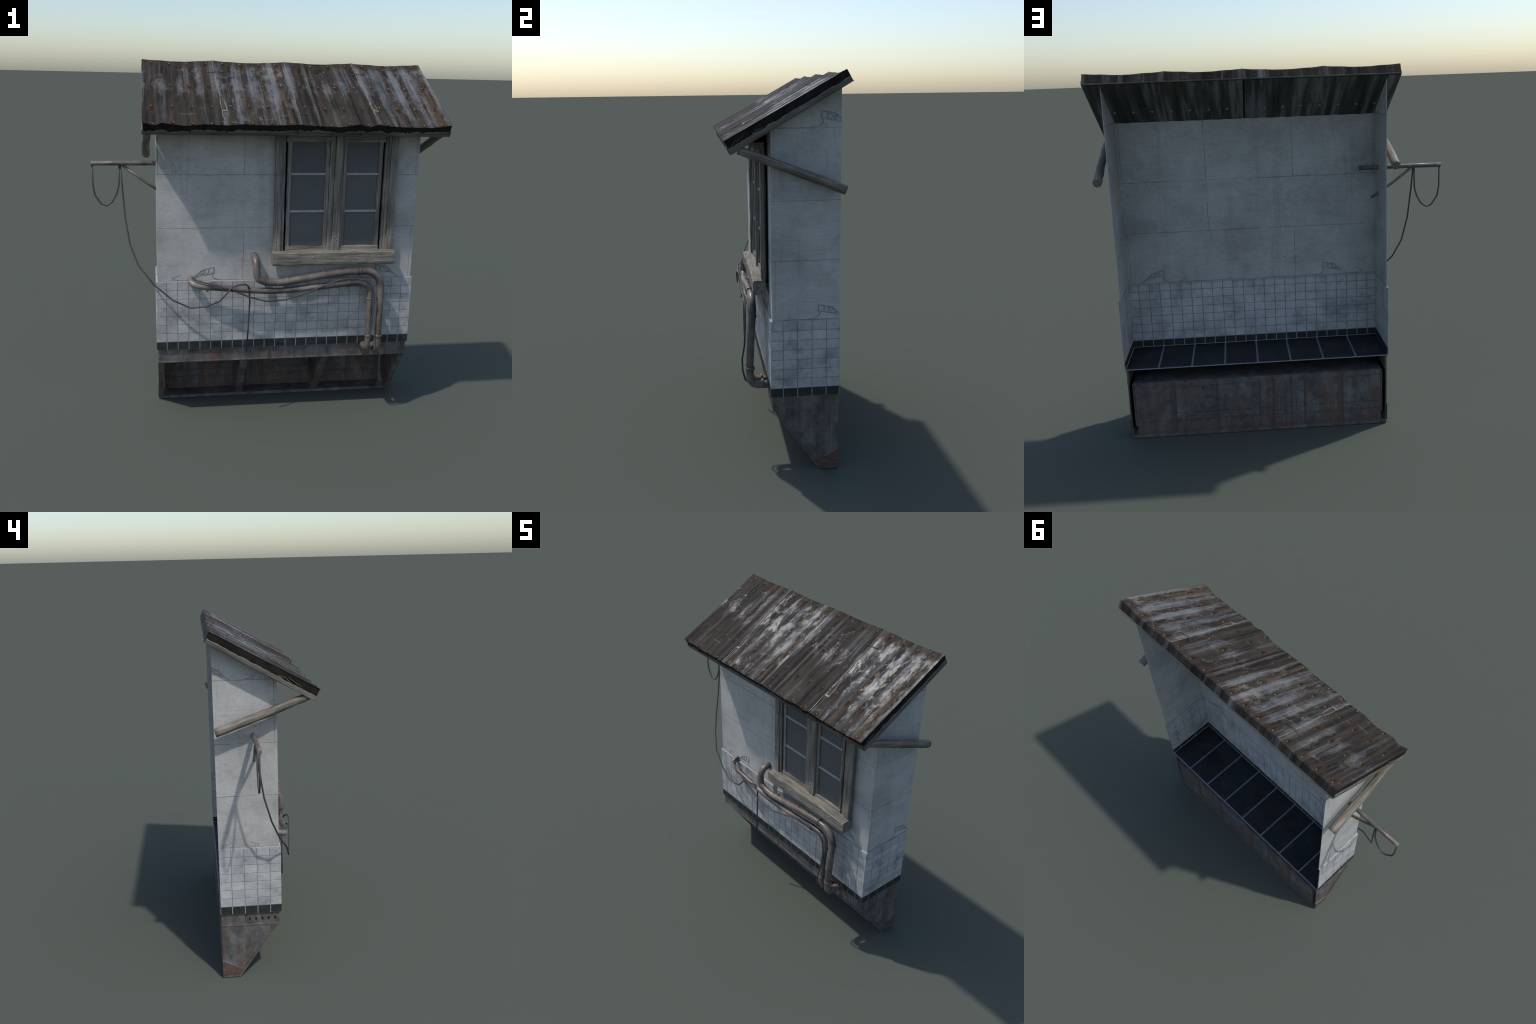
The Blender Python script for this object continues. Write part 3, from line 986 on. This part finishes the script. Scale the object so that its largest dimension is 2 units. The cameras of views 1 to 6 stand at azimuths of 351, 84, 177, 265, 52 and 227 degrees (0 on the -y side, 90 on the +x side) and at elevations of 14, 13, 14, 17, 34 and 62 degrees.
def rim_board(name, at, t0, t1, n, lowfrac, out, mat, seed, rag):
    """board on the lower part of the roof edge with a splintered upper arris"""
    V, F = [], []
    for i in range(n + 1):
        t = t0 + (t1 - t0) * i / n
        top, bot = at(t)
        r = lowfrac + rag * noise.noise(Vector((t * 16, seed, 1))) + rag * 0.6 * noise.noise(Vector((t * 55, seed, 7)))
        up = bot.lerp(top, max(0.12, r))
        o2 = out * (1 + 0.35 * noise.noise(Vector((t * 22, seed, 4))))
        V += [bot + out * 0.6, bot.lerp(up, 0.12) + o2, bot.lerp(up, 0.86) + o2, up + out * 0.5, up - out * 2, bot - out * 2]
        if i:
            q = (i - 1) * 6
            for k in range(6):
                F.append([q + k, q + (k + 1) % 6, q + 6 + (k + 1) % 6, q + 6 + k])
    F += [list(range(6)), list(range(n * 6, n * 6 + 6))]
    return mesh_object(name, V, F, mat, roof)


eave = lambda x: (roof_top(x, 0.0, -0.004), bottom_at(x, 0.0))
OUT_F = Vector((0, -0.0028, -0.0016))
for a, b, f in ((RX0, -0.425, 0.40), (-0.422, -0.245, 0.48), (-0.242, 0.12, 0.44), (0.124, 0.30, 0.55), (0.303, 0.45, 0.46), (0.453, 0.70, 0.42), (0.703, RX1, 0.50)):
    rim_board("eave_board", eave, a, b, 70, f, OUT_F, "board_x", a * 7, 0.22)
lverge = lambda s: (roof_top(RX0, s, -0.003), bottom_at(RX0, s))
rverge = lambda s: (roof_top(RX1, s, -0.003), bottom_at(RX1, s))
rim_board("verge_board", lverge, 0.0, 0.995, 90, 0.40, Vector((-0.003, 0, 0)), "board_y", 3, 0.09)
rim_board("verge_board", rverge, 0.0, 0.995, 90, 0.44, Vector((0.003, 0, 0)), "board_y", 8, 0.07)
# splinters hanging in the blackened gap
sr = random.Random(5)
for side in (0, 1):
    for i in range(4):
        s = sr.uniform(0.02, 0.30)
        f = lverge if side == 0 else rverge
        a, b = f(s), f(s + sr.uniform(0.05, 0.10))
        off = Vector((-0.002 if side == 0 else 0.002, 0, 0))
        tube("splinter", [a[1].lerp(a[0], sr.uniform(0.4, 0.6)) + off, b[1].lerp(b[0], sr.uniform(0.45, 0.75)) + off], lambda t: 0.0026 * (1 - 0.7 * t), "board_y", roof, 5)

# rear lower trim
box("rear_trim", RX0 + 0.001, RX1 - 0.001, BOT_B[0] - 0.004, BOT_B[0] + 0.0025, BOT_B[1] - 0.0015, BOT_B[1] + 0.0055, "board_x", roof, 0.001)

# ------------------------------------------------------------------ round wooden props under the eave
def prop(ctrl, r0, r1, seed):
    o = tube("roof_prop", smooth_path(ctrl, 8), lambda t: r0 + (r1 - r0) * t, "wood_y", root, 9, 0.13, seed)
    return o

lp = prop([(-0.636, -0.245, 1.655), (-0.639, -0.165, 1.628), (-0.644, -0.065, 1.591), (-0.649, 0.077, 1.541), (-0.647, 0.256, 1.476)], 0.020, 0.0240, 1)
rp = prop([(0.918, -0.225, 1.648), (0.919, -0.080, 1.592), (0.918, 0.060, 1.537), (0.916, 0.165, 1.496), (0.913, 0.274, 1.454)], 0.0200, 0.0240, 2)
nail = dome_mesh("nail", 0.0036, 0.0024, "nail", 8)
for o, cx, s in ((lp, -0.645, -1), (rp, 0.9185, 1)):
    for y, z in ((0.008, 1.561), (0.026, 1.554), (-0.115, 1.606)):
        share("nail", nail, o, (cx + 0.0165 * s, y, z), (0, s * math.pi / 2, 0))

# ------------------------------------------------------------------ window
win = empty("window", root)
PY = -0.088                                       # glass plane
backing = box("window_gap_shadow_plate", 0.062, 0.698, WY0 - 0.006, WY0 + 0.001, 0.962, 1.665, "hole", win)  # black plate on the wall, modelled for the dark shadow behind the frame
Z0, Z1 = 0.975, 1.640
for a, b, f, nm, sd in ((0.040, 0.080, -0.110, "frame_post", 1), (0.080, 0.096, -0.102, "frame_moulding", 3), (0.343, 0.371, -0.102, "frame_moulding", 6),
                        (0.371, 0.414, -0.109, "mullion", 5), (0.652, 0.666, -0.099, "frame_moulding", 4), (0.666, 0.683, -0.103, "frame_moulding", 8),
                        (0.683, 0.721, -0.110, "frame_post", 2)):
    plank(nm, a, b, f, -0.088 if nm == "frame_post" else -0.076, Z0, Z1, "wood_z", win, 2, 0.0025, seed=sd)
for a, b, sd in ((0.108, 0.341, 10), (0.417, 0.640, 20)):
    l, r = a + 0.022, b - 0.022
    plank("casement_stile", a, l, -0.096, -0.078, Z0, Z1, "wood_z", win, 2, 0.0025, seed=sd)
    plank("casement_stile", r, b, -0.096, -0.078, Z0, Z1, "wood_z", win, 2, 0.0025, seed=sd + 1)
    plank("casement_rail", a - 0.001, b + 0.001, -0.099, -0.078, 0.974, 1.004, "wood_x", win, 0, 0.004, seed=sd + 2)
    plank("casement_rail", a - 0.008, b + 0.008, -0.103, -0.078, 1.583, Z1, "wood_x", win, 0, 0.004, seed=sd + 3)
    for z0, z1 in ((0.998, 1.196), (1.208, 1.402), (1.414, 1.592)):
        box("window_pane", l - 0.004, r + 0.004, PY, PY + 0.004, z0 - 0.004, z1 + 0.004, "pane", win)
    for zc in (1.202, 1.408):
        box("muntin", l - 0.002, r + 0.002, -0.0945, -0.080, zc - 0.0065, zc + 0.0065, "muntin", win, 0.0015)
    for x in (a + 0.010, b - 0.010):
        share("nail", nail, win, (x, -0.0995, 0.988), (math.pi / 2, 0, 0))


def wavy_front(p):
    if p[1] < -0.12:
        p[1] += 0.005 * noise.noise(Vector((p[0] * 7, 3, 3)))

plank("window_sill", 0.031, 0.727, -0.152, -0.090, 0.909, 0.983, "wood_x", win, 0, 0.005, seed=33, bulge=wavy_front)
plank("lintel", 0.034, 0.730, -0.140, -0.090, 1.636, 1.668, "wood_x", win, 0, 0.003, seed=34)
for x, z in ((0.046, 0.968), (0.046, 0.927), (0.712, 0.970), (0.712, 0.930), (0.255, 0.958), (0.56, 0.945), (0.61, 0.962)):
    share("nail", nail, win, (x, -0.1535, z), (math.pi / 2, 0, 0))
for x, z in ((0.050, 1.42), (0.052, 1.10), (0.050, 1.04), (0.715, 1.42), (0.716, 1.12), (0.718, 1.05), (0.388, 1.06), (0.398, 1.045)):
    share("nail", nail, win, (x, -0.1105 if x < 0.3 or x > 0.6 else -0.1095, z), (math.pi / 2, 0, 0))

# ------------------------------------------------------------------ pipes
def collar(parent, p, d, r, w=0.012):
    p, d = Vector(p), Vector(d).normalized()
    tube("pipe_collar", [p - d * w / 2, p - d * w * 0.3, p + d * w * 0.3, p + d * w / 2],
         lambda t: r * (0.93 if t in (0.0, 1.0) else 1.0), "pipe", parent, 14)

PA = [(-0.060, -0.0712, 0.946), (-0.060, -0.112, 0.938), (-0.058, -0.146, 0.908), (-0.055, -0.152, 0.866), (-0.046, -0.154, 0.834),
      (0.000, -0.155, 0.816), (0.060, -0.156, 0.812), (0.115, -0.156, 0.816), (0.323, -0.158, 0.849), (0.450, -0.158, 0.864), (0.528, -0.159, 0.868),
      (0.585, -0.158, 0.864), (0.630, -0.158, 0.836), (0.652, -0.159, 0.780), (0.653, -0.162, 0.680), (0.650, -0.168, 0.560), (0.649, -0.171, 0.470),
      (0.649, -0.169, 0.428), (0.650, -0.148, 0.401), (0.651, -0.112, 0.396), (0.651, -0.0712, 0.396)]
PB = [(-0.416, -0.0712, 0.822), (-0.414, -0.100, 0.817), (-0.395, -0.128, 0.804), (-0.350, -0.140, 0.795), (-0.250, -0.145, 0.787), (-0.106, -0.148, 0.773),
      (0.000, -0.150, 0.766), (0.100, -0.152, 0.767), (0.280, -0.156, 0.783), (0.466, -0.159, 0.801), (0.530, -0.159, 0.802), (0.572, -0.159, 0.786),
      (0.592, -0.159, 0.745), (0.594, -0.160, 0.660), (0.592, -0.166, 0.550), (0.591, -0.171, 0.475),
      (0.591, -0.167, 0.434), (0.592, -0.148, 0.408), (0.592, -0.112, 0.402), (0.592, -0.0712, 0.402)]
PA = [(x, y + (0.005 if y < -0.12 and z > 0.74 else 0.0), z + (0.003 if z > 0.6 else 0.0)) for x, y, z in PA]
PB = [(x, y + (0.004 if y < -0.12 and z > 0.70 else 0.0), z) for x, y, z in PB]
pa = tube("drain_pipe", smooth_path(PA, 4), 0.0205, "pipe", root, 12, 0.06, 1)
pb = tube("drain_pipe", smooth_path(PB, 4), 0.0172, "pipe", root, 12, 0.06, 2)
for par, p, d, r in ((pa, (0.528, -0.157, 0.872), (1, 0, 0), 0.0256), (pa, (0.6515, -0.169, 0.490), (0, 0, 1), 0.0256), (pa, (0.654, -0.157, 0.775), (0, 0, 1), 0.0212),
                     (pa, (0.653, -0.105, 0.403), (0, 1, 0), 0.0245), (pa, (0.115, -0.151, 0.820), (1, 0, 0.1), 0.0220), (pa, (0.323, -0.154, 0.853), (1, 0, 0.15), 0.0220),
                     (pb, (-0.325, -0.135, 0.786), (1, 0, -0.1), 0.0212), (pb, (0.466, -0.158, 0.799), (1, 0, 0.1), 0.0212), (pb, (0.594, -0.159, 0.710), (0, 0, 1), 0.0204),
                     (pb, (0.591, -0.169, 0.492), (0, 0, 1), 0.0212), (pb, (0.592, -0.105, 0.410), (0, 1, 0), 0.0204)):
    collar(par, (p[0], p[1] + (0.0045 if p[1] < -0.12 and p[2] > 0.70 else 0.0), p[2]), d, r)

# ------------------------------------------------------------------ bracket pole and cables
pole = tube("cable_pole", [(-0.941, 0.055, 1.446), (-0.80, 0.055, 1.447), (-0.60, 0.056, 1.447), (-0.481, 0.056, 1.447)], 0.0125, "pipe", root, 12, 0.03, 4)
tube("pole_brace", [(-0.775, 0.060, 1.436), (-0.66, 0.056, 1.351), (-0.551, 0.052, 1.279)], 0.0085, "pipe", pole, 10)
CR = 0.0047
tube("cable", [(-0.935, 0.055, 1.440), (-0.934, 0.055, 1.328), (-0.925, 0.055, 1.273), (-0.892, 0.055, 1.224), (-0.863, 0.055, 1.214),
               (-0.833, 0.055, 1.235), (-0.808, 0.055, 1.280), (-0.796, 0.055, 1.325), (-0.792, 0.055, 1.440)], CR, "cable", pole, 8)
LONG = [(-0.786, 0.058, 1.440), (-0.778, 0.047, 1.322), (-0.765, 0.020, 1.151), (-0.741, -0.020, 1.010), (-0.697, -0.064, 0.903),
        (-0.615, -0.115, 0.806), (-0.515, -0.136, 0.722), (-0.418, -0.152, 0.680), (-0.335, -0.163, 0.690), (-0.262, -0.174, 0.722), (-0.190, -0.182, 0.805),
        (-0.160, -0.184, 0.816), (-0.122, -0.178, 0.816), (-0.102, -0.158, 0.798), (-0.094, -0.146, 0.750), (-0.092, -0.147, 0.700),
        (-0.098, -0.147, 0.560), (-0.106, -0.146, 0.413)]
tube("cable", LONG, CR, "cable", root, 8)
tube("cable", [(-0.408, -0.072, 0.834), (-0.385, -0.138, 0.832), (-0.300, -0.167, 0.815), (-0.190, -0.172, 0.781), (-0.085, -0.174, 0.737), (0.000, -0.176, 0.715), (0.105, -0.178, 0.722),
               (0.230, -0.181, 0.762), (0.340, -0.184, 0.808), (0.410, -0.186, 0.834), (0.480, -0.187, 0.840), (0.556, -0.187, 0.825), (0.600, -0.187, 0.780),
               (0.612, -0.189, 0.700), (0.604, -0.194, 0.600), (0.596, -0.207, 0.520), (0.592, -0.205, 0.455), (0.590, -0.192, 0.400), (0.586, -0.168, 0.380), (0.580, -0.070, 0.380)], CR, "cable", root, 8)

# ------------------------------------------------------------------ steel base
FX0, FX1, FY0, FY1 = -0.594, 0.857, -0.071, 0.262
ZB = 0.331
base = empty("base_frame", root)
# rim beam on three sides
def beam_shell():
    return u_shell("rim_beam", FX0, FX1, FY0, FY1, ZB, 0.4105, 0.010, "steel", base)
beam = beam_shell()
for (x0, x1, y0, y1) in ((FX0 - 0.002, FX1 + 0.002, FY0 - 0.002, FY0 + 0.003), (FX0 - 0.002, FX0 + 0.003, FY0 + 0.003, FY1), (FX1 - 0.003, FX1 + 0.002, FY0 + 0.003, FY1)):
    for z0, z1 in ((ZB - 0.001, ZB + 0.007), (0.401, 0.4098)):
        box("beam_lip", x0, x1, y0, y1, z0, z1, "steel", beam, 0.0008)
for k in range(5):
    y = -0.050 + k * 0.036
    box("slot", FX0 - 0.0012, FX0 + 0.002, y, y + 0.010, 0.363, 0.381, "core", beam, 0.0004)
box("under_plate", FX0 + 0.030, FX1 - 0.030, FY0 + 0.010, FY1 - 0.001, ZB - 0.004, ZB + 0.001, "steel", base)
box("bottom_tray", FX0, FX1, 0.158, 0.264, 0.0, 0.019, "steel", base, 0.001)

# triangular side plates with angle-iron edge and rusty gusset
SLOPE = [(-0.060, ZB), (FY1, ZB), (FY1, 0.019), (0.158, 0.019)]
ed = Vector((0.158 + 0.060, 0.019 - ZB)).normalized()         # along the raking edge
nd = Vector((-ed.y, ed.x))                                     # inward
if nd.x < 0:
    nd = -nd
A, B = Vector((-0.064, ZB)), Vector((0.162, 0.002))
for xo, s in ((FX0, -1), (FX1, 1)):
    xi = xo - s * 0.006
    sp = prism("side_plate", SLOPE, 0, min(xo, xi), max(xo, xi), "steel", base)
    def strip(a, w0, w1, h, mat, name):
        p = [A + nd * w0, B + nd * w0, B + nd * w1, A + nd * w1]
        p = [(q.x, min(q.y, ZB - 0.001)) for q in p]
        f0, f1 = xo - s * 0.002, xo + s * h
        prism(name, p, 0, min(f0, f1), max(f0, f1), mat, sp)
    strip(0, 0.000, 0.046, 0.0016, "steel", "angle_iron")
    strip(0, 0.010, 0.015, 0.0034, "rust", "angle_rib")
    strip(0, 0.026, 0.030, 0.0030, "steel", "angle_rib")
    strip(0, 0.041, 0.046, 0.0034, "steel", "angle_rib")
    f0, f1 = xo - s * 0.002, xo + s * 0.0042
    prism("gusset", [(FY1, 0.112), (0.146, 0.054), (0.160, 0.022), (FY1, 0.022)], 0, min(f0, f1), max(f0, f1), "rust", sp)
    f1 = xo + s * 0.0055
    prism("gusset_rim", [(FY1, 0.117), (FY1, 0.108), (0.146, 0.050), (0.143, 0.056)], 0, min(f0, f1), max(f0, f1), "steel", sp)
    f1 = xo + s * 0.0016
    prism("stiffener", [(0.218, ZB - 0.002), (0.234, ZB - 0.002), (0.234, 0.098), (0.218, 0.088)], 0, min(f0, f1), max(f0, f1), "steel", sp)
    # inner web and raking flange: the end bracket is a hollow wedge open at the back
    xw = xo - s * 0.029
    prism("inner_web", [(-0.056, ZB - 0.0045), (0.262, ZB - 0.0045), (0.262, 0.075), (0.163, 0.0205)], 0, min(xw, xw + s * 0.004), max(xw, xw + s * 0.004), "steel", sp)
    w0, w1 = (xo, xw)
    p = [A, B, B + nd * 0.006, A + nd * 0.006]
    prism("raking_flange", [(q.x - 0.0008, min(q.y, ZB - 0.0005)) for q in p], 0, min(w0, w1), max(w0, w1), "steel", sp, 0.0008)

# two brackets between
for xa, xb in ((-0.128, -0.086), (0.349, 0.390)):
    prof = [(-0.056, ZB - 0.0045), (0.2565, ZB - 0.0045), (0.2565, 0.075), (0.163, 0.0205)]
    br_o = prism("bracket", prof, 0, xa + 0.001, xa + 0.006, "steel", base)
    prism("bracket_web", prof, 0, xb - 0.006, xb - 0.001, "steel", br_o)
    p = [A + Vector((-0.004, -0.0045)), B + Vector((-0.004, 0.0145)), B + nd * 0.008 + Vector((0.0, 0.0145)), A + nd * 0.008 + Vector((0.002, -0.0045))]
    prism("raking_flange", [(q.x, min(q.y, ZB - 0.0045)) for q in p], 0, xa, xb, "steel", br_o, 0.001)

# rear panel
panel = box("rear_panel", -0.560, 0.820, 0.2585, 0.262, 0.0195, ZB - 0.0045, "panel", base)
def diamonds(x0, x1, z0, z1):
    """two rows of raised lozenges inside a strip"""
    V, F = [], []
    horiz = (x1 - x0) > (z1 - z0)
    L, W = (x1 - x0, z1 - z0) if horiz else (z1 - z0, x1 - x0)
    n = max(2, int(L / 0.0165))
    for i in range(n):
        for r in range(2):
            a = (i + 0.5 + 0.5 * (r % 2) - 0.25) * L / n
            b = (r + 0.5) * W / 2
            hx, hz = L / n * 0.36, W / 2 * 0.42
            for f0, f1 in ((0.2615, 0.2634), (0.259, 0.2572)):
                k = len(V)
                for y in (f0, f1):
                    for da, db in ((-hx, 0), (0, -hz), (hx, 0), (0, hz)):
                        u, v = (x0 + a + da, z0 + b + db) if horiz else (x0 + b + db, z0 + a + da)
                        V.append((u, y, v))
                F += [[k + 4, k + 5, k + 6, k + 7]] + [[k + q, k + (q + 1) % 4, k + 4 + (q + 1) % 4, k + 4 + q] for q in range(4)]
    mesh_object("tread_pattern", V, F, "tread", panel, kind="stuff")

for d in ((-0.556, -0.350, 0.106, 0.134), (0.130, 0.362, 0.106, 0.134), (0.370, 0.594, 0.102, 0.130), (-0.556, -0.350, 0.300, 0.322),
          (0.130, 0.362, 0.300, 0.322), (0.370, 0.594, 0.300, 0.322), (-0.006, 0.026, 0.035, 0.315), (-0.095, -0.060, 0.035, 0.315)):
    diamonds(*d)
for x in (-0.344, -0.125, -0.048, 0.050, 0.128, 0.366, 0.599):
    boxes("panel_rib", [(x - 0.002, x + 0.002, 0.2615, 0.2640, 0.022, 0.324), (x - 0.002, x + 0.002, 0.2565, 0.2588, 0.022, 0.324)], "rust", panel, 0.0004)
for x0, x1 in ((-0.558, -0.348), (0.131, 0.596)):
    boxes("panel_rib", [(x0, x1, 0.2615, 0.2637, 0.093, 0.097), (x0, x1, 0.2568, 0.2588, 0.093, 0.097)], "rust", panel, 0.0004)
